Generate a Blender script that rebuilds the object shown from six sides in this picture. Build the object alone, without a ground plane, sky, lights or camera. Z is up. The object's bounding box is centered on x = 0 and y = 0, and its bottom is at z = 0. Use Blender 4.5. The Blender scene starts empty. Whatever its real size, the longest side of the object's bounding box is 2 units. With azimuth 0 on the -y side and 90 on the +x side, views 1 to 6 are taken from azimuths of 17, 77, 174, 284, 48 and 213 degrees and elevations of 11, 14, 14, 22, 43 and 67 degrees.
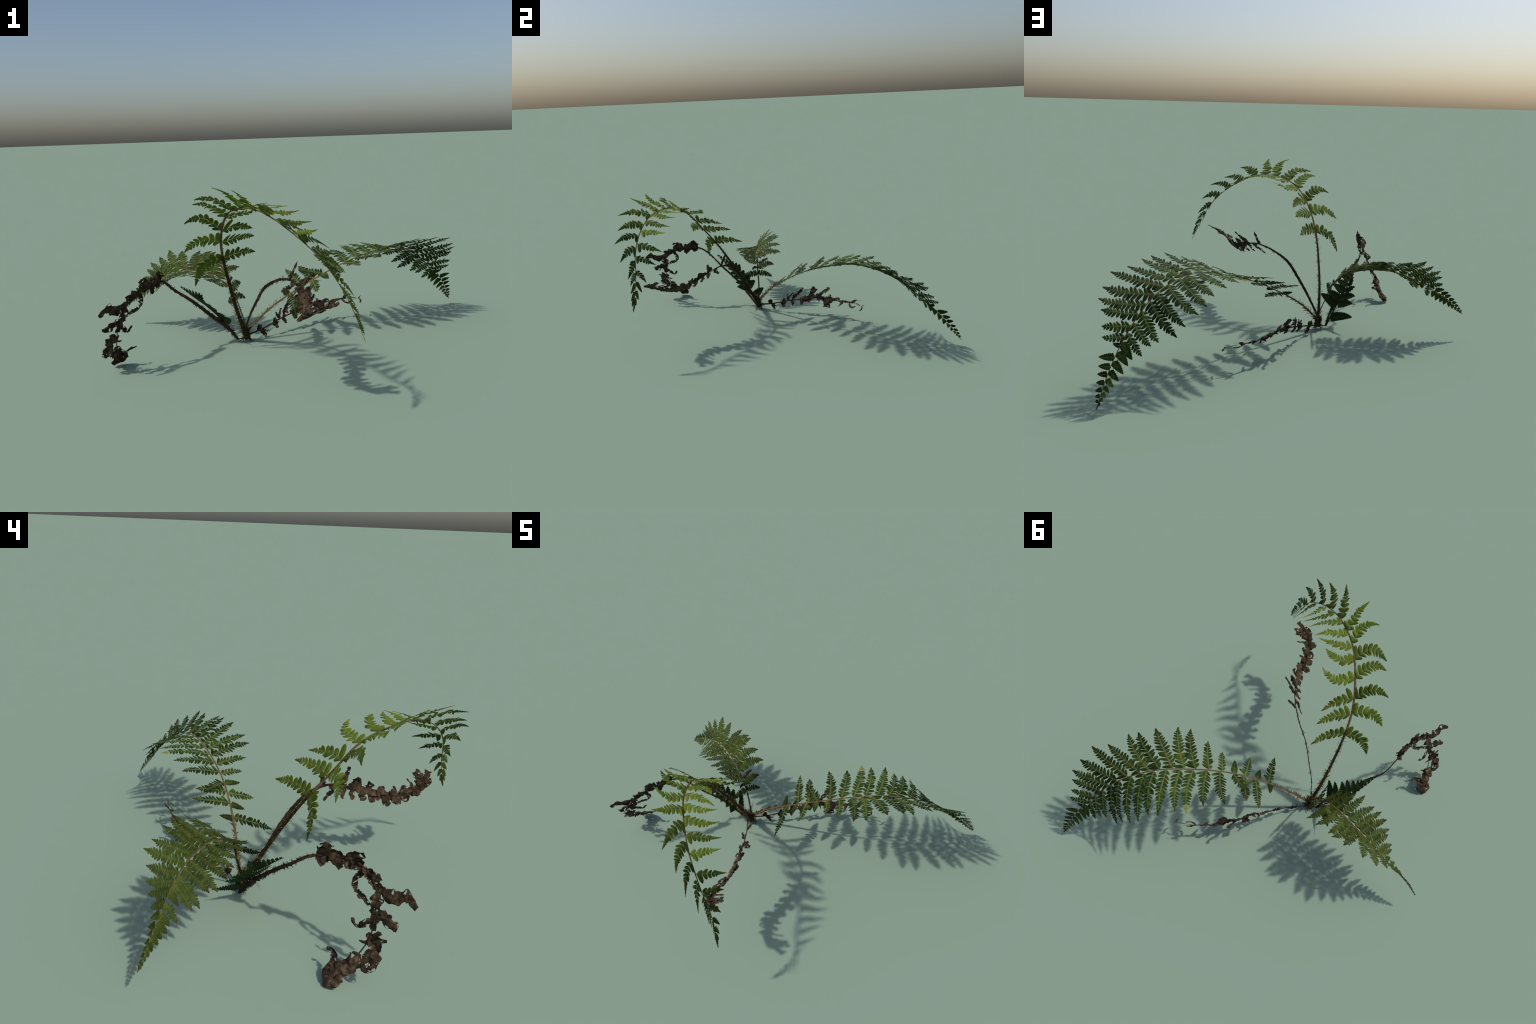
"""A wild fern plant: four living arching fronds and three withered, curled
brown ones rising from one small scaly rootstock."""
import bpy, math, random
import numpy as np
from mathutils import Vector, noise

rng = random.Random(7)

# ---------------------------------------------------------------- materials
def _nodes(name):
    m = bpy.data.materials.new(name)
    m.use_nodes = True
    nt = m.node_tree
    for n in list(nt.nodes):
        if n.type not in ('OUTPUT_MATERIAL', 'BSDF_PRINCIPLED'):
            nt.nodes.remove(n)
    return m, nt, nt.nodes['Principled BSDF'], nt.nodes['Material Output']


def make_material(name, stops, scale=30.0, rough=0.7, spec=0.10, translucent=0.0,
                  bump=0.15, bump_scale=220.0, vary=0.25, detail=4.0, stretch=(1, 1, 1)):
    """Noise-driven colour ramp, brightness varied per object, optional translucency."""
    m, nt, bsdf, out = _nodes(name)
    N, L = nt.nodes, nt.links
    tc = N.new('ShaderNodeTexCoord')
    mp = N.new('ShaderNodeMapping')
    mp.inputs['Scale'].default_value = stretch
    L.new(tc.outputs['Object'], mp.inputs['Vector'])
    no = N.new('ShaderNodeTexNoise')
    no.inputs['Scale'].default_value = scale
    no.inputs['Detail'].default_value = detail
    no.inputs['Roughness'].default_value = 0.65
    L.new(mp.outputs['Vector'], no.inputs['Vector'])
    ramp = N.new('ShaderNodeValToRGB')
    el = ramp.color_ramp.elements
    while len(el) < len(stops):
        el.new(0.5)
    for e, (p, c) in zip(el, stops):
        e.position = p
        e.color = (*c, 1)
    L.new(no.outputs['Fac'], ramp.inputs['Fac'])
    oi = N.new('ShaderNodeObjectInfo')
    mr = N.new('ShaderNodeMapRange')
    mr.inputs['To Min'].default_value = 1 - vary
    mr.inputs['To Max'].default_value = 1 + vary
    L.new(oi.outputs['Random'], mr.inputs['Value'])
    hsv = N.new('ShaderNodeHueSaturation')
    L.new(mr.outputs['Result'], hsv.inputs['Value'])
    L.new(ramp.outputs['Color'], hsv.inputs['Color'])
    col = hsv.outputs['Color']
    L.new(col, bsdf.inputs['Base Color'])
    bsdf.inputs['Roughness'].default_value = rough
    bsdf.inputs['Specular IOR Level'].default_value = spec
    if bump:
        nb = N.new('ShaderNodeTexNoise')
        nb.inputs['Scale'].default_value = bump_scale
        nb.inputs['Detail'].default_value = 3
        L.new(mp.outputs['Vector'], nb.inputs['Vector'])
        bp = N.new('ShaderNodeBump')
        bp.inputs['Strength'].default_value = bump
        bp.inputs['Distance'].default_value = 0.002
        L.new(nb.outputs['Fac'], bp.inputs['Height'])
        L.new(bp.outputs['Normal'], bsdf.inputs['Normal'])
    if translucent > 0:
        tr = N.new('ShaderNodeBsdfTranslucent')
        L.new(col, tr.inputs['Color'])
        mx = N.new('ShaderNodeMixShader')
        mx.inputs['Fac'].default_value = translucent
        L.new(bsdf.outputs['BSDF'], mx.inputs[1])
        L.new(tr.outputs['BSDF'], mx.inputs[2])
        L.new(mx.outputs['Shader'], out.inputs['Surface'])
    return m


LEAF_DARK = make_material('leaf_deep_green', [(0.32, (0.008, 0.018, 0.003)), (0.52, (0.019, 0.036, 0.005)),
                          (0.68, (0.060, 0.092, 0.012))], scale=20, translucent=0.05, vary=.4)
LEAF_DARK_PALE = make_material('leaf_deep_green_base', [(0.3, (0.026, 0.044, 0.008)), (0.7, (0.080, 0.108, 0.022))],
                               scale=30, translucent=0.05)
LEAF_BRIGHT = make_material('leaf_fresh_green', [(0.30, (0.048, 0.078, 0.007)), (0.5, (0.100, 0.142, 0.012)),
                            (0.7, (0.150, 0.185, 0.024))], scale=22, translucent=0.05, vary=.32)
LEAF_BRIGHT_PALE = make_material('leaf_fresh_green_base', [(0.3, (0.08, 0.12, 0.014)), (0.7, (0.145, 0.185, 0.030))],
                                 scale=22, translucent=0.05)
LEAF_MID = make_material('leaf_grass_green', [(0.30, (0.018, 0.034, 0.005)), (0.5, (0.040, 0.066, 0.008)),
                         (0.7, (0.075, 0.105, 0.014))], scale=22, translucent=0.05, vary=.3)
LEAF_OLIVE = make_material('leaf_olive_green', [(0.30, (0.019, 0.031, 0.005)), (0.5, (0.034, 0.051, 0.007)),
                           (0.7, (0.066, 0.084, 0.012))], scale=26, translucent=0.05)
LEAF_OLIVE_PALE = make_material('leaf_olive_green_base', [(0.3, (0.034, 0.050, 0.009)), (0.7, (0.072, 0.094, 0.016))],
                                scale=26, translucent=0.05)
LEAF_SHADE = make_material('leaf_blackish_green', [(0.3, (0.012, 0.025, 0.006)), (0.7, (0.030, 0.054, 0.012))],
                           scale=24, translucent=0.05)
MARGIN_YELLOW = make_material('leaf_yellowed', [(0.3, (0.12, 0.15, 0.025)), (0.7, (0.21, 0.20, 0.055))], scale=40, translucent=0.05)
TIP_BROWN = make_material('leaf_tip_brown', [(0.3, (0.022, 0.012, 0.006)), (0.7, (0.070, 0.036, 0.014))], scale=60)
COSTA_OLIVE = make_material('midrib_olive', [(0.3, (0.066, 0.088, 0.018)), (0.7, (0.115, 0.135, 0.034))], scale=40)
COSTA_GREEN = make_material('midrib_green', [(0.3, (0.09, 0.13, 0.026)), (0.7, (0.14, 0.17, 0.04))], scale=40)
RACHIS_TAN = make_material('stem_tan_olive', [(0.3, (0.058, 0.046, 0.016)), (0.5, (0.115, 0.082, 0.032)),
                           (0.7, (0.180, 0.122, 0.062))], scale=45, rough=0.7)
RACHIS_DARK = make_material('stem_dark_brown', [(0.3, (0.014, 0.013, 0.005)), (0.55, (0.044, 0.034, 0.013)),
                            (0.75, (0.100, 0.070, 0.032))], scale=55, rough=0.75)
RACHIS_BROWN = make_material('stem_withered_brown', [(0.3, (0.018, 0.011, 0.007)), (0.55, (0.045, 0.026, 0.015)),
                             (0.75, (0.085, 0.05, 0.028))], scale=55, rough=0.8)
SCALE_TAN = make_material('scale_papery_tan', [(0.3, (0.13, 0.070, 0.026)), (0.7, (0.28, 0.155, 0.070))], scale=60, rough=0.8, translucent=0.05)
SCALE_DARK = make_material('scale_papery_brown', [(0.3, (0.045, 0.028, 0.010)), (0.7, (0.15, 0.105, 0.040))], scale=60, rough=0.8, translucent=0.15)
SCALE_BLACK = make_material('scale_papery_blackish', [(0.3, (0.014, 0.009, 0.006)), (0.7, (0.05, 0.03, 0.016))], scale=60, rough=0.8)
WITHERED = make_material('withered_leaf_brown', [(0.32, (0.007, 0.006, 0.004)), (0.45, (0.030, 0.020, 0.012)),
                         (0.56, (0.062, 0.042, 0.024)), (0.72, (0.130, 0.088, 0.054))], scale=42, rough=0.75, bump=0.5,
                         bump_scale=120, vary=0.3, detail=6, translucent=0.05)
WITHERED_RED = make_material('withered_leaf_russet', [(0.30, (0.008, 0.006, 0.005)), (0.48, (0.036, 0.023, 0.016)),
                             (0.70, (0.105, 0.070, 0.048))], scale=60, rough=0.75, bump=0.5, bump_scale=120, vary=0.3,
                             detail=6, translucent=0.05)
ROOT = make_material('rootstock_brown_olive', [(0.3, (0.010, 0.009, 0.004)), (0.55, (0.040, 0.032, 0.012)),
                     (0.75, (0.085, 0.068, 0.026))], scale=60, rough=0.85, bump=0.6)

# ---------------------------------------------------------------- helpers
def catmull(points, n=24):
    P = np.asarray(points, float)
    Q = np.vstack([2 * P[0] - P[1], P, 2 * P[-1] - P[-2]])
    t = np.linspace(0, 1, n, endpoint=False)[:, None]
    out = []
    for i in range(len(P) - 1):
        a, b, c, d = Q[i:i + 4]
        out.append(.5 * (2 * b + (c - a) * t + (2 * a - 5 * b + 4 * c - d) * t ** 2 + (3 * b - a - 3 * c + d) * t ** 3))
    out.append(P[-1:])
    return np.vstack(out)


def arc(points):
    return np.r_[0, np.cumsum(np.linalg.norm(np.diff(points, axis=0), axis=1))]


def unit(v):
    return v / np.maximum(np.linalg.norm(v, axis=-1, keepdims=True), 1e-9)


class Blade:
    """The bent surface a frond lies in: a spine curve with a lateral direction on
    either side.  (s, w, h) = distance along the spine, signed distance out from it
    (+ left, - right), height above the surface."""

    def __init__(self, spine, left, right):
        c = catmull(spine, 60)
        d = arc(c)
        self.length = d[-1]
        self.u = np.linspace(0, d[-1], 700)
        self.c = np.stack([np.interp(self.u, d, c[:, k]) for k in range(3)], 1)
        t = unit(np.gradient(self.c, axis=0))
        k = np.ones(15) / 15
        pad = np.pad(t, ((7, 7), (0, 0)), 'edge')
        self.t = unit(np.stack([np.convolve(pad[:, j], k, 'valid') for j in range(3)], 1))
        self.L = self._lateral(left)
        self.R = self._lateral(right) if right is not None else -self.L
        self.NL = unit(np.cross(self.t, self.L))
        self.NR = unit(np.cross(self.R, self.t))

    def _lateral(self, knots):
        s = [k[0] for k in knots]
        v = np.stack([np.interp(self.u, s, [k[1][j] for k in knots]) for j in range(3)], 1)
        v = v - self.t * (v * self.t).sum(1)[:, None]
        return unit(v)

    def _get(self, arr, s):
        x = np.clip(s / self.length, 0, 1) * (len(self.u) - 1)
        i = np.minimum(x.astype(int), len(self.u) - 2)
        f = (x - i)[:, None]
        return arr[i] * (1 - f) + arr[i + 1] * f

    def place(self, s, w, h):
        s, w, h = (np.asarray(a, float).ravel() for a in (s, w, h))
        over = s - np.clip(s, 0, self.length)
        P = self._get(self.c, s) + self._get(self.t, s) * over[:, None]
        left = (w >= 0)[:, None]
        lat = np.where(left, unit(self._get(self.L, s)), unit(self._get(self.R, s)))
        nor = np.where(left, unit(self._get(self.NL, s)), unit(self._get(self.NR, s)))
        return P + np.abs(w)[:, None] * lat + h[:, None] * nor

    def frame(self, s):
        s = np.atleast_1d(float(s))
        return self._get(self.c, s)[0], unit(self._get(self.t, s))[0], unit(self._get(self.L, s))[0]


class MeshBuf:
    def __init__(self):
        self.v, self.f, self.m, self.n = [], [], [], 0

    def grid(self, pts, rows, cols, mat=0, keep=None, row_mat=None):
        """rows x cols points -> quads."""
        b = self.n
        self.v.append(np.asarray(pts))
        self.n += rows * cols
        for i in range(rows - 1):
            for j in range(cols - 1):
                if keep is not None and not keep[i][j]:
                    continue
                self.f.append((b + i * cols + j, b + i * cols + j + 1, b + (i + 1) * cols + j + 1, b + (i + 1) * cols + j))
                self.m.append(row_mat[i] if row_mat else mat)

    def build(self, name, mats, parent, origin=None, smooth=True, kind=None):
        V = np.vstack(self.v)
        o = np.array(V[0] if origin is None else origin, float)
        me = bpy.data.meshes.new(name)
        me.from_pydata((V - o).tolist(), [], self.f)
        for m in mats:
            me.materials.append(m)
        me.polygons.foreach_set('material_index', self.m)
        if smooth:
            me.polygons.foreach_set('use_smooth', [True] * len(me.polygons))
        me.update()
        ob = bpy.data.objects.new(name, me)
        bpy.context.scene.collection.objects.link(ob)
        po = Vector((0, 0, 0))
        if parent is not None:
            ob.parent = parent
            po = parent.matrix_world.translation if parent.parent is None else Vector(parent['base'])
        ob.location = Vector(o) - po
        ob['base'] = [float(x) for x in o]
        if kind:
            ob['kind'] = kind
        return ob


# ---------------------------------------------------------------- stem parts
def stem(blade, s0, s1, radius, mat, parent, name, flat=.5, rough=0.12, steps=140, seed=0):
    buf = MeshBuf()
    s = np.linspace(s0, s1, steps)
    P, T, Lr = blade._get(blade.c, s), unit(blade._get(blade.t, s)), unit(blade._get(blade.L, s))
    Nr = unit(np.cross(T, Lr))
    ring, rows = 10, []
    for i, si in enumerate(s):
        r = np.interp(si, [k[0] for k in radius], [k[1] for k in radius])
        for j in range(ring + 1):
            a = 2 * math.pi * (j % ring) / ring
            k = 1 + rough * noise.noise(Vector((si * 60 + seed, math.cos(a) * 1.3, math.sin(a) * 1.3)))
            rows.append(P[i] + r * k * (math.cos(a) * Lr[i] + flat * math.sin(a) * Nr[i]))
    buf.grid(np.array(rows), steps, ring + 1, 0)
    return buf.build(name, [mat], parent, origin=P[0])


def scales(blade, s0, s1, radius, count, size, width, mat, parent, seed, lean=0.5, back=False, bias=1.0, spread=.55):
    """Papery ramenta: thin pointed curled flakes standing off the stalk."""
    r_ = random.Random(seed)
    buf = MeshBuf()
    for _ in range(count):
        s = s0 + (s1 - s0) * r_.random() ** bias
        P, T, Lr = blade.frame(s)
        N = np.cross(T, Lr)
        a = r_.choice((0, math.pi)) + r_.gauss(0, spread)
        out = math.cos(a) * Lr + math.sin(a) * N
        side = np.cross(T, out)
        r = np.interp(s, [k[0] for k in radius], [k[1] for k in radius])
        ln = size * r_.uniform(.45, 1.25)
        wd = width * r_.uniform(.6, 1.3)
        d = unit(out * r_.uniform(.5, 1) + T * lean * r_.uniform(.2, 1.4) * (-1 if back else 1) + side * r_.uniform(-.5, .5))
        curl = T * r_.uniform(-.5, .7) + side * r_.uniform(-.4, .4)
        pts = []
        for i, t in enumerate((0, .33, .66, 1)):
            c = P + out * r * .8 + d * ln * t + curl * ln * .35 * t * t
            w = wd * (1 - t) ** .6 * (.7 + .6 * t) + .0003
            pts += [c - side * w, c + out * .0006, c + side * w]
        buf.grid(np.array(pts), 4, 3, 0)
    return buf.build('stalk_scales', [mat], parent, kind='stuff')


# ---------------------------------------------------------------- living pinnae
def costa_path(sb, st, w, arch, base=0.0, n=40):
    t = np.linspace(0, 1, n)
    swing = 6.75 * t * t * (1 - t) if arch < -.15 else 4 * t * (1 - t)
    s = sb + (st - sb) * t + arch * math.hypot(st - sb, w) * swing
    ww = base + (w - base) * t
    return np.stack([s, ww], 1)


class Costa:
    """Flat-space axis of one pinna."""

    def __init__(self, sb, st, w, arch, base):
        self.p = costa_path(sb, st, w, arch, base)
        self.d = arc(self.p)
        self.L = self.d[-1]
        self.tan = unit(np.gradient(self.p, axis=0))

    def at(self, x, y):
        """x along the costa, y across it (+ toward the frond tip)."""
        xc = np.clip(x, 0, self.L)
        p = np.stack([np.interp(xc, self.d, self.p[:, k]) for k in (0, 1)], 1)
        t = unit(np.stack([np.interp(xc, self.d, self.tan[:, k]) for k in (0, 1)], 1))
        q = p + t * (x - xc)[:, None] + np.stack([t[:, 1], -t[:, 0]], 1) * y[:, None]
        q[:, 1] = np.maximum(q[:, 1], 0.0012)
        return q


def width_profile(q, power):
    return min(1.0, .84 + q * 1.4) * max(0.0, 1 - q ** power) ** .8


def place_flat(blade, side, co, x, y, h, lift, ripple, ph):
    q = co.at(x, y)
    f = np.clip(x / co.L, 0, 1)
    h = h + lift * 4 * f * (1 - f) + ripple * np.sin(f * 5.0 + ph) * (0.3 + f)
    return blade.place(q[:, 0], side * q[:, 1], h)


def pinna(blade, side, sb, st, w, parent, style, seed, tip=None, base=0.004, arch=0.0, lift=0.0):
    """A pinna cut into separate pinnules along its midrib."""
    r_ = random.Random(seed)
    co = Costa(sb, st, w, arch, base)
    L = co.L
    hw = style['half_width'] * min(1.0, (L / style['full_length']) ** .55) * r_.uniform(.88, 1.10)
    n = max(5, int(round(style['pinnules'] * (L / style['full_length']) ** .7)))
    droop, ripple, ph = lift + r_.uniform(-.003, .003), style.get('ripple', .002), r_.uniform(0, 6)
    buf = MeshBuf()
    xs = [L * (.012 + (style.get('term', .86) - .012) * (1 - (1 - i / n) ** style.get('crowd', 1.2))) for i in range(n + 1)]
    cot = style['lean']
    cw = style.get('costa', .0016)
    nt, ne = 9, 7
    ts = np.linspace(0, 1, nt)
    es = np.linspace(-1, 1, ne)
    TT, EE = (a.ravel() for a in np.meshgrid(ts, es, indexing='ij'))
    browned = tip == 'brown'
    for i in range(n):
        d = xs[i + 1] - xs[i]
        for sgn in (1, -1):
            q = (xs[i] + d * .5) / L
            ln = hw * width_profile(q, style.get('power', 2.4)) * r_.uniform(.84, 1.13)
            if sgn > 0 and i == 0:
                ln *= style.get('auricle', 1.2) * r_.uniform(.85, 1.15)
            elif sgn < 0:
                ln *= style.get('lower', .95)
            if i == 0 and sgn < 0:
                ln *= .8
            half = d * .5 * style.get('fill', .95) * r_.uniform(.93, 1.0)
            wb = style['waist']
            shape = (wb + (1 - wb) * np.clip(TT / .3, 0, 1) ** .7)
            rd = style.get('round', .62) * (1 if sgn > 0 else style.get('lower_round', .7))
            shape = shape * np.where(TT > rd, np.sqrt(np.maximum(0, 1 - ((TT - rd) / (1 - rd)) ** 2)) * .94 + .06 * (1 - TT), 1)
            teeth = 1 - style.get('teeth', .06) * ((TT * 4.5 + .3 * i) % 1.0) * (TT > .3)
            c2 = cot * r_.uniform(.65, 1.4) * (1 if sgn > 0 else style.get('lower_lean', 1.0))
            x = xs[i] + d * .5 + TT * ln * c2 + EE * half * shape * teeth
            y = sgn * (cw * (1.15 - .85 * np.clip(x / L, 0, 1)) * .55 + TT * ln)
            cup, tw, sag = r_.uniform(.05, .35), r_.uniform(-.25, .25), r_.uniform(-.28, .12)
            h = cup * half * (1 - EE ** 2) + tw * half * EE * TT + sag * ln * TT ** 2 - .0004
            pts = place_flat(blade, side, co, x, y, h, droop, ripple, ph)
            lead = q > style.get('brown_from', .86) and browned
            yellow = tip == 'yellow' and q > .8
            main = 2 if lead else (4 if yellow else 0)
            pale = main if main else 3
            buf.grid(pts, nt, ne, row_mat=[pale] + [main] * (nt - 2))
    # terminal lobe
    x0 = xs[-1] - L * .015
    nt2, ne2 = 20, 5
    ts, es = np.linspace(0, 1, nt2), np.linspace(-1, 1, ne2)
    TT, EE = (a.ravel() for a in np.meshgrid(ts, es, indexing='ij'))
    tw_ = hw * width_profile(style.get('term', .86), style.get('power', 2.4)) * .85
    shape = np.maximum(0, 1 - TT) ** style.get('tip_taper', .6) * (1 - .35 * ((TT * 4.6) % 1.0)) * np.clip(.85 + TT * 2.5, 0, 1)
    pts = place_flat(blade, side, co, x0 + TT * (L * 1.0 - x0) + .3 * np.abs(EE) * tw_ * shape, EE * tw_ * shape,
                     .12 * tw_ * (1 - EE ** 2), droop, ripple, ph)
    buf.grid(pts, nt2, ne2, 2 if browned else (4 if tip == 'yellow' else 0))
    # midrib
    nx = 22
    xr, er = (a.ravel() for a in np.meshgrid(np.linspace(0, L * .97, nx), np.array([-1., 0, 1]), indexing='ij'))
    wr = cw * (1.15 - .85 * xr / L)
    pts = place_flat(blade, side, co, xr, er * wr, .0007 + .0009 * (1 - er ** 2), droop, ripple, ph)
    buf.grid(pts, nx, 3, 1)
    o = blade.place([sb], [0.0], [0.0])[0]
    return buf.build('pinna', [style['leaf'], style['rib'], TIP_BROWN, style['pale'], MARGIN_YELLOW], parent, origin=o)


def simple_pinna(blade, side, sb, st, w, parent, style, seed, half, lobes=6, lobe=.18, tip=None, base=.0012, arch=0.0, lift=0.0):
    """A small undivided pinna: a toothed blade folded along its midrib."""
    r_ = random.Random(seed)
    co = Costa(sb, st, w, arch, base)
    L = co.L
    buf = MeshBuf()
    nx, ne = 34, 9
    q = np.linspace(0, 1, nx)
    e = np.linspace(-1, 1, ne)
    Q, Ee = (a.ravel() for a in np.meshgrid(q, e, indexing='ij'))
    body = np.clip(.95 + Q * 3.2, 0, 1) * np.maximum(0, 1 - Q ** style.get('simple_power', 2.0)) ** .8
    saw = 1 - lobe * ((Q * lobes + .12 * np.sign(Ee)) % 1.0) * np.clip(1.15 - Q * .6, 0, 1)
    W = half * body * saw * r_.uniform(.93, 1.07)
    droop = lift
    x = Q * L * .985 + np.abs(Ee) * W * .35 * (1 - Q)
    y = Ee * W
    h = (.30 * np.abs(Ee) - .22 * Ee ** 2) * W + .12 * half * np.sin(Q * lobes * 6.28) * np.abs(Ee)
    pts = place_flat(blade, side, co, x, y, h, droop, .001, r_.uniform(0, 6))
    rm = [3] + [0] * (nx - 2)
    if tip == 'brown':
        rm = [2 if i > nx * .8 else m for i, m in enumerate(rm)]
    buf.grid(pts, nx, ne, row_mat=rm)
    xr, er = (a.ravel() for a in np.meshgrid(np.linspace(0, L * .85, 14), np.array([-1., 0, 1]), indexing='ij'))
    wr = .0010 * (1.1 - .8 * xr / L)
    pts = place_flat(blade, side, co, xr, er * wr, .0010 + .0006 * (1 - er ** 2), droop, .001, 0)
    buf.grid(pts, 14, 3, 1)
    o = blade.place([sb], [0.0], [0.0])[0]
    return buf.build('pinna', [style['leaf'], style['rib'], TIP_BROWN, style['pale'], MARGIN_YELLOW], parent, origin=o)


# ---------------------------------------------------------------- withered parts
def withered(blade, path, half, parent, mat, seed, roll=2.6, holes=.14, crumple=1.0, name='withered_pinna', lift=0.0, taper=True):
    """A dead pinna: a dry strip rolled lengthwise, crumpled, torn along its edges."""
    r_ = random.Random(seed)
    p = catmull(np.array(path, float), 16) if len(path) > 2 else np.linspace(path[0], path[1], 17)
    d = arc(p)
    nu = int(np.clip(d[-1] / .0018, 20, 170))
    nv = 15
    u = np.linspace(0, d[-1], nu)
    c = np.stack([np.interp(u, d, p[:, k]) for k in (0, 1)], 1)
    t = unit(np.gradient(c, axis=0))
    perp = np.stack([t[:, 1], -t[:, 0]], 1)
    up = r_.choice((-1, 1))
    off = r_.uniform(0, 50)
    S, W, H, keep = [], [], [], []
    for i in range(nu):
        q = u[i] / d[-1]
        env = (.55 + .45 * min(1, q * 6)) * (1 - .55 * q ** 3 if taper else 1)
        hw = half * env * (1 + .5 * noise.noise(Vector((u[i] * 48, off, 0))))
        rl = roll * (1 + .45 * noise.noise(Vector((u[i] * 45, off, 9))))
        row = []
        for j in range(nv):
            e = -1 + 2 * j / (nv - 1)
            edge = 1 + .38 * noise.noise(Vector((u[i] * 80, e * 1.2 + off, 3))) * abs(e)
            a = e * rl * .5 * edge
            R = hw / max(.8, math.sin(min(rl * .5, 1.5)))
            la, ht = R * math.sin(a), up * R * (1 - math.cos(a)) * .65
            S.append(c[i, 0] + perp[i, 0] * la)
            W.append(c[i, 1] + perp[i, 1] * la)
            H.append(ht - up * R * .25 + lift)
            hole = noise.noise(Vector((u[i] * 60, e * 1.3 + off, 17)))
            fine = noise.noise(Vector((u[i] * 150, e * 3.5 + off, 27)))
            row.append(hole < .60 - holes * 2.2 * abs(e) ** 1.5 - holes * .6 and fine < .66 - .14 * abs(e))
        keep.append(row)
    P = blade.place(S, W, H)
    amp = half * .42 * crumple
    for k in range(len(P)):
        v = Vector(P[k])
        P[k] += np.array(noise.noise_vector(v * 34 + Vector((off, 0, 0)))) * amp + \
            np.array(noise.noise_vector(v * 110 + Vector((0, off, 0)))) * amp * .24
    P[:, 2] = np.maximum(P[:, 2], .004)
    buf = MeshBuf()
    buf.grid(P, nu, nv, 0, keep=keep)
    if not buf.f:
        return None
    return buf.build(name, [mat], parent, origin=blade.place([path[0][0]], [path[0][1]], [0])[0])


# ---------------------------------------------------------------- the plant
fern = bpy.data.objects.new('fern', None)
fern.location = (-0.152, -0.028, 0.0)
bpy.context.scene.collection.objects.link(fern)
bpy.context.view_layer.update()
fern['label'] = 'wild fern with arching green fronds and withered brown ones'
fern['category'] = 'fern plant'
fern['base'] = [-0.152, -0.028, 0.0]


def grow(blade, side_rows, frond, style, simple_below, seed, tips=None, base_r=.003, arch=None, lift=None):
    """side_rows: {side: [(s at base, s at tip, reach outward), ...]}"""
    k, r_ = 0, random.Random(seed)
    for side, rows in side_rows.items():
        for i, (sb, st, w) in enumerate(rows):
            k += 1
            tip = (tips or {}).get((side, i + 1))
            reach = math.hypot(st - sb, w)
            bend = arch(side, i, sb) + r_.uniform(-.025, .025) if arch else 0.0
            rise = lift(side, i, sb) * reach if lift else 0.0
            if reach < simple_below:
                st_ = {**style, **style['outer']} if sb > style.get('outer_from', 9) else style
                half = st_.get('simple_half', .15) * reach + .006
                simple_pinna(blade, side, sb, st, w, frond, st_, seed + k, half,
                             lobes=max(4, int(reach * 100)), lobe=style.get('simple_lobe', .22), tip=tip, arch=bend, lift=rise)
            else:
                st_ = {**style, **style.get('upper', {})} if sb > style.get('upper_from', 9) else style
                if sb > style.get('outer_from', 9):
                    st_ = {**st_, **style['outer']}
                pinna(blade, side, sb, st, w, frond, st_, seed + k, tip=tip, base=base_r, arch=bend, lift=rise)


# --- frond one: the large one arching away to the side and down to the ground
arch = Blade(
    [(-0.164, -0.032, 0.043), (-0.028, 0.032, 0.181), (0.128, 0.110, 0.288), (0.285, 0.207, 0.375), (0.438, 0.327, 0.439),
     (0.589, 0.460, 0.472), (0.724, 0.607, 0.431), (0.828, 0.748, 0.326), (0.905, 0.879, 0.189), (0.960, 0.996, 0.031)],
    left=[(.34, (-.58, .73, .36)), (.50, (-.60, .75, .29)), (.64, (-.62, .75, .23)), (.76, (-.66, .74, .12)), (.92, (-.65, .76, .03)),
          (1.03, (-.69, .73, -.04)), (1.10, (-.73, .67, -.13)), (1.19, (-.78, .60, -.17)), (1.26, (-.81, .54, -.21)),
          (1.34, (-.86, .42, -.29)), (1.40, (-.88, .33, -.33)), (1.47, (-.90, .25, -.36)), (1.56, (-.91, .08, -.42)),
          (1.66, (-.89, -.05, -.46)), (1.73, (-.88, -.11, -.46))],
    right=[(.30, (.59, -.76, -.26)), (.40, (.59, -.78, -.22)), (.47, (.58, -.80, -.15)), (.57, (.61, -.79, -.05)), (.64, (.58, -.82, .01)),
           (.73, (.61, -.78, .10)), (.82, (.63, -.76, .15)), (.89, (.62, -.76, .19)), (1.0, (.64, -.71, .29)), (1.07, (.71, -.63, .32)),
           (1.12, (.74, -.58, .34)), (1.21, (.79, -.44, .43)), (1.28, (.83, -.34, .44)), (1.36, (.85, -.21, .48)),
           (1.43, (.84, -.05, .54)), (1.51, (.86, .05, .50)), (1.60, (.80, .22, .54)), (1.70, (.79, .34, .50))])
r_arch = [(0, .009), (.2, .0075), (.5, .0055), (.9, .0042), (1.3, .0032), (1.84, .0010)]
frond = stem(arch, 0, arch.length - .01, r_arch, RACHIS_TAN, fern, 'frond', flat=.35, seed=1)
scales(arch, .0, .34, r_arch, 170, .020, .0026, SCALE_TAN, frond, 11, lean=.5, bias=1.3)
scales(arch, .3, 1.2, r_arch, 90, .007, .0010, SCALE_TAN, frond, 12)
style_arch = dict(half_width=.039, full_length=.26, pinnules=12, lean=.45, waist=1.0, fill=.97, round=.36, power=2.8, auricle=1.3,
                  lower=.95, lower_round=.8, term=.88, leaf=LEAF_DARK, pale=LEAF_DARK_PALE, rib=COSTA_OLIVE, teeth=.08, costa=.0028,
                  simple_half=.20, simple_lobe=.25, crowd=1.25)
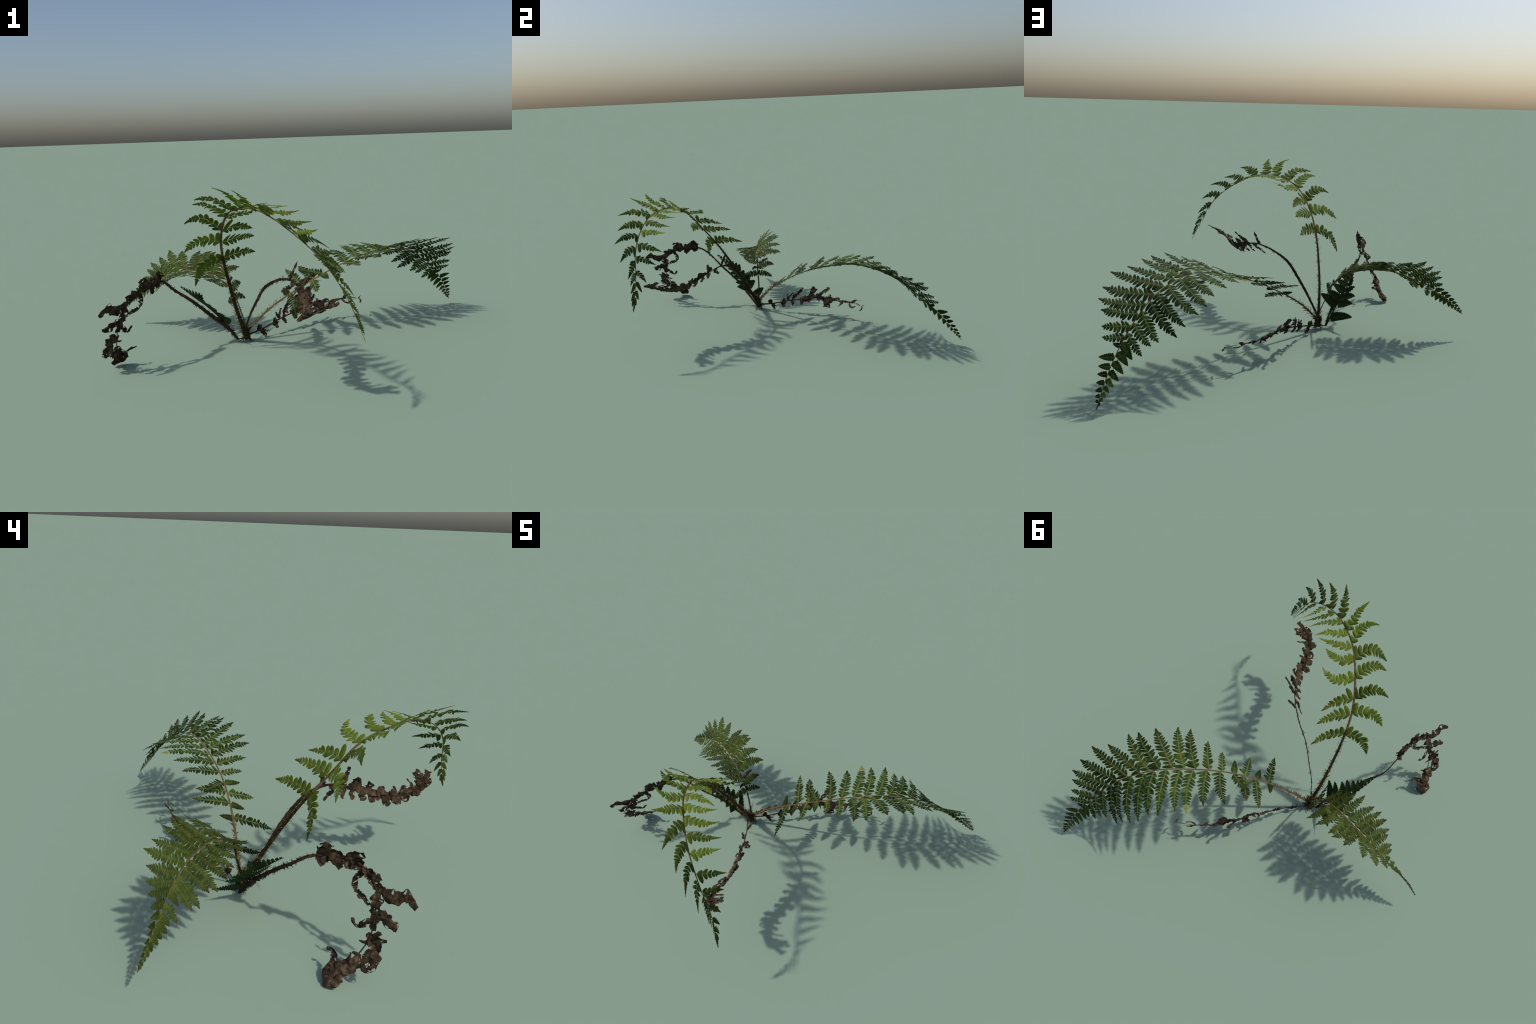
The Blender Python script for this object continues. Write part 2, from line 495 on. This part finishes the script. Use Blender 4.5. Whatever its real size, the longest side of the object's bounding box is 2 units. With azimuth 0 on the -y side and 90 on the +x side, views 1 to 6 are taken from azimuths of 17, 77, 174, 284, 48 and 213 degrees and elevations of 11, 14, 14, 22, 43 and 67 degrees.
grow(arch, {
    1: [(.337, .342, .080), (.434, .425, .214), (.512, .499, .180), (.575, .480, .140), (.652, .637, .222), (.729, .762, .229),
        (.808, .854, .275), (.882, .919, .257), (.956, 1.030, .270), (1.025, 1.103, .247), (1.085, 1.187, .262), (1.159, 1.256, .256),
        (1.233, 1.339, .223), (1.293, 1.404, .210), (1.357, 1.464, .146), (1.427, 1.496, .123), (1.482, 1.556, .106),
        (1.528, 1.588, .075), (1.579, 1.620, .068), (1.625, 1.662, .064), (1.667, 1.699, .056), (1.704, 1.731, .041),
        (1.738, 1.757, .031), (1.765, 1.781, .024), (1.788, 1.801, .017), (1.808, 1.820, .010)],
    -1: [(.346, .300, .216), (.425, .402, .078), (.499, .471, .140), (.572, .568, .090), (.640, .642, .124), (.716, .725, .178),
         (.794, .822, .242), (.859, .891, .248), (.923, .997, .236), (.993, 1.071, .228), (1.053, 1.117, .232), (1.108, 1.214, .211),
         (1.182, 1.279, .240), (1.251, 1.357, .211), (1.316, 1.417, .191), (1.380, 1.454, .153), (1.445, 1.510, .113),
         (1.500, 1.551, .090), (1.550, 1.556, .035), (1.605, 1.634, .069), (1.650, 1.667, .054), (1.685, 1.699, .046),
         (1.722, 1.733, .038), (1.752, 1.765, .029), (1.778, 1.789, .021), (1.800, 1.810, .013)],
}, frond, style_arch, .098, 100, tips={(1, 1): 'brown', (1, 2): 'brown', (1, 3): 'brown', (1, 7): 'yellow'}, base_r=.003,
    arch=lambda side, i, sb: .055 if .6 < sb < 1.55 else 0.0, lift=lambda side, i, sb: .012)
simple_pinna(arch, 1, 1.80, 1.842, .002, frond, style_arch, 190, .007, lobes=4)

# --- frond two: the tallest, rising straight and hooking over
tall = Blade(
    [(-0.150, -0.025, 0.034), (-0.168, -0.112, 0.192), (-0.172, -0.201, 0.349), (-0.166, -0.297, 0.503), (-0.140, -0.405, 0.645),
     (-0.073, -0.512, 0.774), (0.034, -0.643, 0.835), (0.175, -0.754, 0.831), (0.320, -0.837, 0.762), (0.456, -0.884, 0.654),
     (0.558, -0.899, 0.506), (0.632, -0.934, 0.346)],
    left=[(.50, (.65, .65, .39)), (.63, (.71, .60, .38)), (.72, (.72, .63, .30)), (.97, (.78, .62, .12)), (1.20, (.62, .78, -.01)),
          (1.31, (.53, .85, 0)), (1.41, (.48, .88, -.02)), (1.47, (.43, .90, -.03)), (1.62, (.19, .98, -.04)), (1.71, (.07, .99, -.10)),
          (1.81, (-.15, .97, -.19))],
    right=[(.47, (-.80, -.54, -.28)), (.68, (-.90, -.42, -.11)), (.82, (-.89, -.42, .15)), (.94, (-.85, -.44, .30)), (.98, (-.80, -.49, .36)),
           (1.13, (-.57, -.62, .54)), (1.25, (-.36, -.76, .54)), (1.43, (-.11, -.82, .56)), (1.53, (.15, -.84, .52)), (1.63, (.36, -.80, .48)),
           (1.71, (.46, -.80, .39)), (1.81, (.55, -.79, .29))])
r_tall = [(0, .0125), (.15, .0112), (.4, .0092), (.6, .0070), (1.0, .0055), (1.5, .0035), (1.99, .0010)]
frond = stem(tall, 0, tall.length - .01, r_tall, RACHIS_DARK, fern, 'frond', rough=.2, seed=2)
frond.data.materials.append(RACHIS_TAN)
for poly in frond.data.polygons:
    if poly.index // 10 > 140 * .30:
        poly.material_index = 1
scales(tall, .0, .60, r_tall, 260, .017, .0020, SCALE_DARK, frond, 21, lean=.3)
scales(tall, .02, .3, r_tall, 40, .030, .0030, SCALE_DARK, frond, 22, lean=.2)
scales(tall, .55, 1.1, r_tall, 150, .010, .0012, SCALE_TAN, frond, 23, lean=.3)
# how far each pinna swings toward (+) or away from (-) the frond tip half way out
BEND_LEFT = [.11, .11, .17, -.20, -.25, -.10, .10, .14, .03, 0, 0, 0, 0]
BEND_RIGHT = [.25, .19, .24, .22, .28, .20, .09, -.05, -.08, -.09, -.09, -.08, -.05]
style_tall = dict(half_width=.041, full_length=.20, pinnules=8, lean=.36, waist=.92, fill=1.0, round=.40, power=1.9, auricle=1.5,
                  lower=.85, lower_round=.35, lower_lean=1.7, term=.84, upper_from=1.02,
                  upper=dict(term=.66, pinnules=6, power=1.5, tip_taper=.85, half_width=.037),
                  outer_from=1.47, outer=dict(leaf=LEAF_MID, pale=LEAF_MID, half_width=.033, simple_half=.13), leaf=LEAF_BRIGHT, pale=LEAF_BRIGHT_PALE, rib=COSTA_GREEN, teeth=.03, costa=.0017,
                  simple_half=.16, simple_lobe=.42, crowd=1.35)
grow(tall, {
    1: [(.579, .504, .195), (.704, .629, .195), (.794, .719, .184), (.899, .974, .182), (.999, 1.099, .150), (1.084, 1.198, .167),
        (1.163, 1.223, .181), (1.248, 1.308, .185), (1.353, 1.408, .182), (1.458, 1.473, .164), (1.563, 1.618, .159),
        (1.653, 1.713, .121), (1.743, 1.813, .063), (1.81, 1.870, .042), (1.862, 1.915, .026), (1.905, 1.95, .016)],
    -1: [(.574, .474, .175), (.709, .679, .185), (.799, .824, .184), (.909, .944, .169), (1.009, .984, .173), (1.104, 1.129, .176),
         (1.188, 1.253, .184), (1.283, 1.428, .163), (1.393, 1.533, .132), (1.498, 1.628, .144), (1.593, 1.713, .108),
         (1.678, 1.808, .058), (1.755, 1.843, .037), (1.82, 1.888, .030), (1.87, 1.93, .020), (1.91, 1.96, .012)],
}, frond, style_tall, .088, 300, tips={(1, 4): 'yellow'}, base_r=.003,
    arch=lambda side, i, sb: (BEND_LEFT if side > 0 else BEND_RIGHT)[min(i, 12)], lift=lambda side, i, sb: .04 if side < 0 else .0)
simple_pinna(tall, 1, 1.90, 1.992, .004, frond, {**style_tall, **style_tall['outer']}, 390, .011, lobes=6, lobe=.3)

# --- frond three: shorter, olive, leaning to the other side
lean = Blade(
    [(-0.136, -0.037, 0.042), (-0.182, -0.015, 0.174), (-0.240, -0.006, 0.301), (-0.359, 0.025, 0.369), (-0.494, 0.060, 0.385),
     (-0.630, 0.087, 0.363), (-0.755, 0.103, 0.301), (-0.877, 0.109, 0.231), (-0.981, 0.123, 0.137)],
    left=[(.2, (-.05, -.99, .12)), (.40, (-.20, -.97, .14)), (.47, (-.25, -.96, .06)), (.55, (-.22, -.98, -.01)), (.60, (-.19, -.98, -.04)),
          (.66, (-.16, -.97, -.17)), (.73, (-.06, -.95, -.30)), (.82, (.14, -.90, -.42)), (.85, (.18, -.86, -.48)), (.90, (.28, -.73, -.63)),
          (.96, (.37, -.62, -.69)), (1.01, (.48, -.52, -.70))],
    right=[(.19, (.12, .99, .03)), (.29, (.20, .98, -.03)), (.34, (.34, .90, .15)), (.37, (.36, .90, .24)), (.44, (.33, .89, .32)),
           (.52, (.24, .85, .47)), (.60, (.11, .84, .53)), (.69, (-.06, .76, .64)), (.745, (-.28, .65, .71)), (.79, (-.34, .54, .77)),
           (.85, (-.36, .42, .84)), (.89, (-.42, .34, .84)), (.94, (-.54, .34, .77)), (1.0, (-.63, .12, .77))])
r_lean = [(0, .0058), (.25, .0048), (.5, .0040), (.8, .003), (1.13, .001)]
frond = stem(lean, 0, lean.length - .005, r_lean, RACHIS_DARK, fern, 'frond', rough=.25, seed=3, steps=100)
frond.data.materials.append(RACHIS_TAN)
for poly in frond.data.polygons:
    if poly.index // 10 > 100 * .30:
        poly.material_index = 1
scales(lean, .0, .45, r_lean, 90, .008, .0011, SCALE_DARK, frond, 31, lean=.3)
style_lean = dict(half_width=.034, full_length=.19, pinnules=12, lean=.30, waist=1.02, fill=.99, round=.50, power=2.4, auricle=1.2,
                  lower=1.0, lower_round=.9, term=.88, leaf=LEAF_OLIVE, pale=LEAF_OLIVE_PALE, rib=LEAF_OLIVE_PALE, teeth=.04, costa=.0013,
                  simple_half=.22, simple_lobe=.26, crowd=1.2)
grow(lean, {
    1: [(.229, .221, .122), (.309, .360, .109), (.360, .397, .140), (.416, .425, .145), (.465, .467, .171), (.510, .552, .168),
        (.565, .603, .181), (.603, .663, .181), (.646, .728, .168), (.691, .748, .141), (.742, .821, .132), (.776, .838, .108),
        (.816, .847, .055), (.861, .904, .079), (.906, .929, .061), (.943, .960, .063), (.972, .986, .053), (.994, 1.014, .048),
        (1.02, 1.045, .034), (1.045, 1.066, .026), (1.068, 1.085, .019), (1.088, 1.102, .013), (1.104, 1.116, .008)],
    -1: [(.224, .193, .104), (.266, .292, .123), (.371, .368, .181), (.422, .439, .182), (.478, .515, .184), (.524, .538, .185),
         (.569, .600, .174), (.617, .691, .165), (.671, .745, .178), (.722, .793, .147), (.762, .853, .132), (.804, .887, .101),
         (.847, .918, .064), (.905, .946, .040), (.950, .977, .038), (.978, 1.0, .032), (1.008, 1.029, .028), (1.034, 1.053, .023),
         (1.058, 1.075, .017), (1.082, 1.096, .012), (1.102, 1.114, .007)],
}, frond, style_lean, .088, 500,
    tips={(-1, 1): 'brown', (-1, 2): 'brown', (1, 5): 'brown', (1, 7): 'brown', (1, 10): 'brown', (1, 12): 'brown', (1, 13): 'brown',
          (1, 14): 'brown', (1, 16): 'brown', (1, 19): 'brown'}, base_r=.002,
    arch=lambda side, i, sb: .14 if side < 0 and sb < .55 else (.04 if side < 0 else -.02), lift=lambda side, i, sb: .06 if side < 0 else -.02)
simple_pinna(lean, 1, 1.10, 1.129, .002, frond, style_lean, 590, .006, lobes=3, tip='brown')
withered(lean, [(.31, -.004), (.335, -.045), (.343, -.08)], .012, frond, WITHERED_RED, 51, roll=3.2)
withered(lean, [(.27, .004), (.27, .025), (.255, .04)], .009, frond, WITHERED_RED, 52, roll=3.2)

# --- frond four: a small dark juvenile frond low on the plant
young = Blade(
    [(-0.201, -0.032, 0.013), (-0.262, -0.074, 0.118), (-0.331, -0.124, 0.214), (-0.389, -0.197, 0.294), (-0.432, -0.277, 0.371)],
    left=[(.17, (.71, -.68, .20)), (.21, (.68, -.70, .19)), (.27, (.72, -.68, .13)), (.31, (.80, -.59, .06)), (.36, (.88, -.47, 0))],
    right=[(.10, (-.56, .83, -.07)), (.19, (-.56, .83, -.03)), (.23, (-.58, .81, -.02)), (.28, (-.50, .84, .20)), (.325, (-.17, .73, .66)),
           (.35, (-.15, .62, .77))])
r_young = [(0, .0045), (.2, .004), (.5, .001)]
frond = stem(young, 0, .5, r_young, RACHIS_DARK, fern, 'frond', rough=.15, seed=4, steps=60)
style_young = dict(simple_power=2.1, leaf=LEAF_SHADE, pale=LEAF_SHADE, rib=COSTA_OLIVE)
style_young['rib'] = LEAF_DARK_PALE
for k, (side, sb, st, w, half) in enumerate([
        (-1, .058, .106, .152, 0.037), (-1, .150, .185, .106, 0.031), (-1, .195, .232, .090, 0.029), (-1, .240, .279, .066, 0.026),
        (-1, .285, .326, .061, 0.024), (-1, .317, .350, .054, 0.019), (-1, .345, .377, .045, 0.017), (-1, .372, .402, .036, 0.015),
        (-1, .400, .427, .028, 0.013), (-1, .427, .450, .020, 0.012), (-1, .453, .474, .013, 0.010), (-1, .476, .495, .007, 0.008),
        (1, .135, .166, .136, 0.034), (1, .178, .207, .114, 0.031), (1, .235, .269, .099, 0.029), (1, .277, .312, .092, 0.026),
        (1, .318, .353, .070, 0.024), (1, .347, .382, .055, 0.019), (1, .375, .407, .043, 0.017), (1, .402, .431, .032, 0.015),
        (1, .430, .455, .022, 0.012), (1, .455, .476, .014, 0.011), (1, .478, .497, .008, 0.008)]):
    simple_pinna(young, side, sb, st, w, frond, style_young, 700 + k, half, lobes=max(5, int(w * 85)), lobe=.26 if w > .12 else .15, arch=.05, lift=.0)

# --- withered frond one: dark scaly stalk, head curled down in a hook
hook = Blade(
    [(-0.197, -0.035, 0.012), (-0.238, -0.085, 0.093), (-0.301, -0.129, 0.162), (-0.344, -0.193, 0.231), (-0.388, -0.258, 0.298),
     (-0.448, -0.314, 0.361), (-0.472, -0.385, 0.420), (-0.479, -0.485, 0.444), (-0.499, -0.586, 0.435), (-0.537, -0.652, 0.376),
     (-0.584, -0.664, 0.284), (-0.617, -0.652, 0.188), (-0.645, -0.599, 0.104), (-0.670, -0.518, 0.045)],
    left=[(.2, (.35, .15, .92)), (.5, (.30, .10, .95)), (.70, (.21, .02, .98)), (.97, (-.29, -.93, .23)), (1.05, (-.32, -.92, .24)),
          (1.08, (-.33, -.94, .05)), (1.30, (-.75, -.50, -.43))], right=None)
r_hook = [(0, .0070), (.15, .011), (.3, .0092), (.55, .0070), (.7, .005), (1.0, .0035), (1.34, .002)]
frond = stem(hook, 0, hook.length - .01, r_hook, RACHIS_BROWN, fern, 'withered_frond', flat=.28, rough=.35, seed=5)
scales(hook, .02, .67, r_hook, 150, .012, .0026, SCALE_BLACK, frond, 41, lean=.4, back=True)
scales(hook, .02, .25, r_hook, 40, .020, .0050, SCALE_BLACK, frond, 42, lean=.8, back=True)
for k, (path, half, roll) in enumerate([
        ([(.645, 0), (.70, 0), (.765, -.006)], .034, 2.6), ([(.67, 0), (.685, .025), (.703, .046)], .026, 2.8),
        ([(.675, 0), (.668, -.02), (.664, -.038)], .016, 2.6), ([(.70, 0), (.735, -.025), (.744, -.045)], .024, 2.8),
        ([(.755, 0), (.80, -.004), (.86, .0)], .026, 2.6), ([(.775, 0), (.80, .025), (.818, .046)], .018, 3.0),
        ([(.775, 0), (.785, -.018), (.793, -.036)], .024, 2.8), ([(.855, 0), (.89, .0), (.935, .0)], .019, 2.6),
        ([(.86, -.005), (.845, -.03), (.848, -.066), (.90, -.078), (.955, -.066), (.995, -.028)], .015, 2.8),
        ([(.880, 0), (.895, .018), (.900, .036)], .017, 2.4), ([(.925, 0), (.930, .016), (.936, .032)], .016, 2.8),
        ([(.935, .008), (.952, .045), (.962, .075), (.955, .112), (.968, .135), (.985, .152)], .0165, 3.4),
        ([(.94, 0), (1.0, -.002), (1.085, 0)], .020, 2.4), ([(1.02, .008), (1.033, .040), (1.045, .068), (1.054, .092)], .022, 3.4),
        ([(1.06, -.004), (1.062, -.030), (1.092, -.050), (1.096, -.074), (1.066, -.086)], .012, 3.0),
        ([(1.115, 0), (1.108, .035), (1.102, .068)], .006, 2.4), ([(1.14, 0), (1.147, -.016), (1.15, -.030)], .006, 2.4),
        ([(1.105, .010), (1.095, .024), (1.085, .038)], .010, 2.6), ([(1.105, .012), (1.13, .036), (1.155, .046)], .022, 2.8),
        ([(1.10, 0), (1.13, .004), (1.15, .006)], .017, 2.6),
        ([(1.145, .034), (1.18, .070), (1.205, .066), (1.215, .040)], .015, 2.8), ([(1.15, .030), (1.19, .040), (1.23, .030)], .016, 2.8),
        ([(1.19, 0), (1.25, .006), (1.345, 0)], .026, 2.4), ([(1.24, .01), (1.245, .03), (1.244, .046)], .014, 2.6),
        ([(1.275, .020), (1.32, .042), (1.347, .030), (1.349, .0), (1.315, -.022), (1.29, -.004)], .018, 2.8),
        ([(1.33, .010), (1.346, .030), (1.346, .046)], .020, 2.6), ([(1.25, 0), (1.26, -.012), (1.262, -.022)], .010, 2.6),
        ([(1.31, -.010), (1.295, -.036), (1.285, -.056), (1.290, -.078), (1.306, -.093)], .015, 2.8)]):
    withered(hook, path, half * 1.12, frond, WITHERED, 800 + k, roll=roll)

# --- withered frond two: leans forward under the tall one, broad papery blade
sheet = Blade(
    [(-0.149, -0.049, 0.077), (-0.100, -0.114, 0.175), (-0.041, -0.162, 0.277), (0.024, -0.218, 0.370), (0.117, -0.280, 0.428),
     (0.206, -0.366, 0.446), (0.275, -0.468, 0.418), (0.325, -0.579, 0.383), (0.348, -0.704, 0.376), (0.402, -0.806, 0.423),
     (0.509, -0.845, 0.474)],
    left=[(0, (-.41, .57, .71)), (.34, (-.41, .57, .71)), (.50, (0, .55, .80)), (.57, (.26, .48, .84)), (.61, (.37, .32, .87)), (.74, (.64, .08, .76)), (.84, (.62, .07, .78)),
          (.95, (.66, .20, .70)), (1.12, (.69, .69, .25)), (1.24, (.13, .98, .14))], right=None)
r_sheet = [(0, .009), (.3, .0115), (.5, .0085), (.6, .006), (.9, .004), (1.27, .0015)]
frond = stem(sheet, 0, sheet.length - .01, r_sheet, RACHIS_BROWN, fern, 'withered_frond', flat=.22, rough=.3, seed=6)
scales(sheet, .0, .60, r_sheet, 110, .016, .0013, SCALE_BLACK, frond, 61, lean=1.4, back=True)
for k, (path, half, roll) in enumerate([
        ([(.71, 0), (.80, 0), (.92, 0)], .034, 1.3), ([(.88, 0), (.98, 0), (1.08, .002)], .036, 1.3),
        ([(1.04, 0), (1.15, .006), (1.265, .006)], .036, 1.4),
        ([(.70, 0), (.72, .035), (.738, .07), (.752, .106)], .016, 2.0), ([(.60, 0), (.607, .050), (.607, .100)], .013, 2.4),
        ([(.640, 0), (.640, -.034), (.60, -.052), (.572, -.066)], .013, 2.4), ([(.665, 0), (.655, -.025), (.648, -.046)], .010, 2.2),
        ([(.715, 0), (.712, -.066)], .018, 2.0), ([(.770, 0), (.770, -.064)], .018, 2.0), ([(.785, 0), (.805, .058)], .025, 1.8),
        ([(.855, 0), (.875, .054)], .024, 1.8), ([(.830, 0), (.833, -.054)], .020, 1.8), ([(.880, 0), (.884, -.054)], .022, 1.8),
        ([(.950, 0), (.961, -.060)], .024, 1.8), ([(1.0, 0), (1.003, -.050)], .022, 1.8), ([(.920, 0), (.929, .048)], .022, 2.0),
        ([(.985, 0), (1.003, .054)], .020, 2.0), ([(1.05, 0), (1.067, .052)], .027, 1.8),
        ([(1.085, .010), (1.112, .040), (1.118, .068), (1.128, .086)], .010, 2.8), ([(1.14, 0), (1.217, .072)], .018, 2.0),
        ([(1.19, .015), (1.242, .065)], .018, 2.0), ([(1.04, 0), (1.044, -.042)], .024, 1.8), ([(1.10, 0), (1.102, -.044)], .022, 1.8),
        ([(1.185, 0), (1.201, -.028)], .024, 1.8)]):
    withered(sheet, path, half, frond, WITHERED, 900 + k, roll=roll, holes=.13, crumple=.55)

# --- withered frond three: thin, shrivelled, lying low
low = Blade(
    [(-0.158, -0.013, 0.030), (-0.074, 0.071, 0.054), (-0.001, 0.164, 0.086), (0.072, 0.258, 0.109), (0.137, 0.358, 0.128),
     (0.224, 0.442, 0.122), (0.315, 0.521, 0.131), (0.423, 0.564, 0.122)],
    left=[(0, (-.37, -.05, .93)), (.11, (-.37, -.05, .93)), (.54, (-.47, .50, .70)), (.85, (-.47, .50, .70))], right=None)
r_low = [(0, .0052), (.2, .0042), (.5, .0032), (.7, .0016), (.85, .0006)]
frond = stem(low, 0, low.length - .004, r_low, RACHIS_BROWN, fern, 'withered_frond', rough=.3, seed=7, steps=110)
for k, (path, half, roll) in enumerate([
        ([(.085, 0), (.095, .014), (.100, .030)], .015, 3.2), ([(.105, 0), (.110, -.022), (.118, -.046)], .0145, 3.4),
        ([(.12, -.01), (.135, -.022), (.145, -.02)], .004, 2.6),
        ([(.205, -.004), (.207, .010), (.210, .022)], .013, 3.2), ([(.200, 0), (.200, -.018), (.201, -.038)], .0165, 3.2),
        ([(.243, 0), (.240, .020), (.232, .036), (.240, .046)], .009, 3.0), ([(.243, .02), (.262, .034), (.278, .050), (.288, .042)], .006, 3.0),
        ([(.265, .004), (.272, -.020), (.275, -.042)], .013, 3.2), ([(.27, 0), (.295, .026), (.330, .055), (.357, .081)], .0135, 3.2),
        ([(.352, 0), (.345, -.020), (.343, -.040)], .014, 3.0), ([(.33, 0), (.42, .012), (.50, 0)], .020, 2.2),
        ([(.40, 0), (.400, -.016), (.402, -.030)], .015, 2.8), ([(.372, 0), (.38, -.012), (.383, -.024)], .011, 2.8),
        ([(.41, 0), (.425, .035), (.434, .060), (.425, .078)], .019, 2.6), ([(.43, .04), (.45, .058), (.458, .068)], .008, 2.6),
        ([(.47, 0), (.478, -.018), (.482, -.036)], .007, 2.6), ([(.445, .006), (.478, .020), (.508, .052), (.522, .072), (.512, .086)], .0115, 2.8),
        ([(.49, 0), (.53, -.004), (.60, .0)], .017, 2.4), ([(.545, 0), (.548, .018), (.552, .036)], .015, 2.6),
        ([(.535, 0), (.552, -.034), (.562, -.068)], .029, 2.2), ([(.565, .004), (.60, .014), (.635, .016)], .0145, 2.8),
        ([(.665, 0), (.652, -.018), (.640, -.042)], .0075, 2.8), ([(.63, 0), (.68, 0), (.75, 0)], .0075, 2.8),
        ([(.715, 0), (.735, -.026), (.760, -.036), (.785, -.018)], .0075, 2.8), ([(.735, 0), (.750, .018), (.765, .024)], .008, 2.8),
        ([(.745, .012), (.770, .028), (.795, .036)], .0016, 2.0), ([(.83, 0), (.838, .014), (.846, .022)], .003, 2.6),
        ([(.838, 0), (.842, -.016), (.835, -.030)], .005, 2.8), ([(.77, 0), (.79, .006), (.815, .002)], .003, 2.4)]):
    withered(low, path, half * 1.12, frond, WITHERED_RED, 1000 + k, roll=roll, holes=.14, crumple=.9)

# --- rootstock: knobbly crown the stalks spring from, with rootlets and scales
buf = MeshBuf()
rows, cols = 26, 25
pts = []
for i in range(rows):
    t = i / (rows - 1)
    z = .010 + .078 * t
    r = .0195 * math.sqrt(max(.02, 1 - (2 * t - 1) ** 4)) * (1.05 - .35 * t)
    for j in range(cols):
        a = 2 * math.pi * (j % (cols - 1)) / (cols - 1)
        p = Vector((math.cos(a) * r * 1.05, math.sin(a) * r, z))
        k = 1 + .5 * noise.noise(p * 45) + .3 * noise.noise(p * 110)
        pts.append((-.152 + p.x * k, -.026 - .06 * z + p.y * k, z))
buf.grid(np.array(pts), rows, cols, 0)
crown = buf.build('rootstock', [ROOT], fern, origin=(-.152, -.028, 0))
post = Blade([(-.152, -.024, .002), (-.152, -.028, .05), (-.155, -.035, .10)], left=[(0, (1, 0, 0)), (.1, (1, 0, 0))], right=None)
scales(post, .0, .10, [(0, .017), (.1, .014)], 120, .022, .0040, SCALE_DARK, crown, 71, lean=.6, spread=2.0)
buf = MeshBuf()
for k in range(14):
    a = rng.uniform(0, 6.28)
    x0, y0 = -.152 + .012 * math.cos(a), -.026 + .012 * math.sin(a)
    ln = rng.uniform(.012, .05)
    path = catmull([(x0, y0, .028), (x0 + math.cos(a) * ln * .5, y0 + math.sin(a) * ln * .5, .014),
                    (x0 + math.cos(a) * ln, y0 + math.sin(a) * ln, .0005)], 6)
    ring = []
    for i, p in enumerate(path):
        r = .0030 * (1 - .8 * i / (len(path) - 1))
        for j in range(6):
            b = 2 * math.pi * (j % 5) / 5
            ring.append((p[0] + r * math.cos(b), p[1] + r * math.sin(b), max(0.0, p[2] + r * .6 * math.sin(b + 1))))
    buf.grid(np.array(ring), len(path), 6, 0)
buf.build('rootlets', [RACHIS_BROWN], crown, kind='stuff')
runner = Blade([(-.158, -.030, .022), (-.178, -.031, .017), (-.200, -.036, .014)], left=[(0, (0, 1, 0)), (.1, (0, 1, 0))], right=None)
stem(runner, 0, runner.length, [(0, .006), (.05, .005)], RACHIS_BROWN, crown, 'runner', rough=.3, steps=14, seed=9)
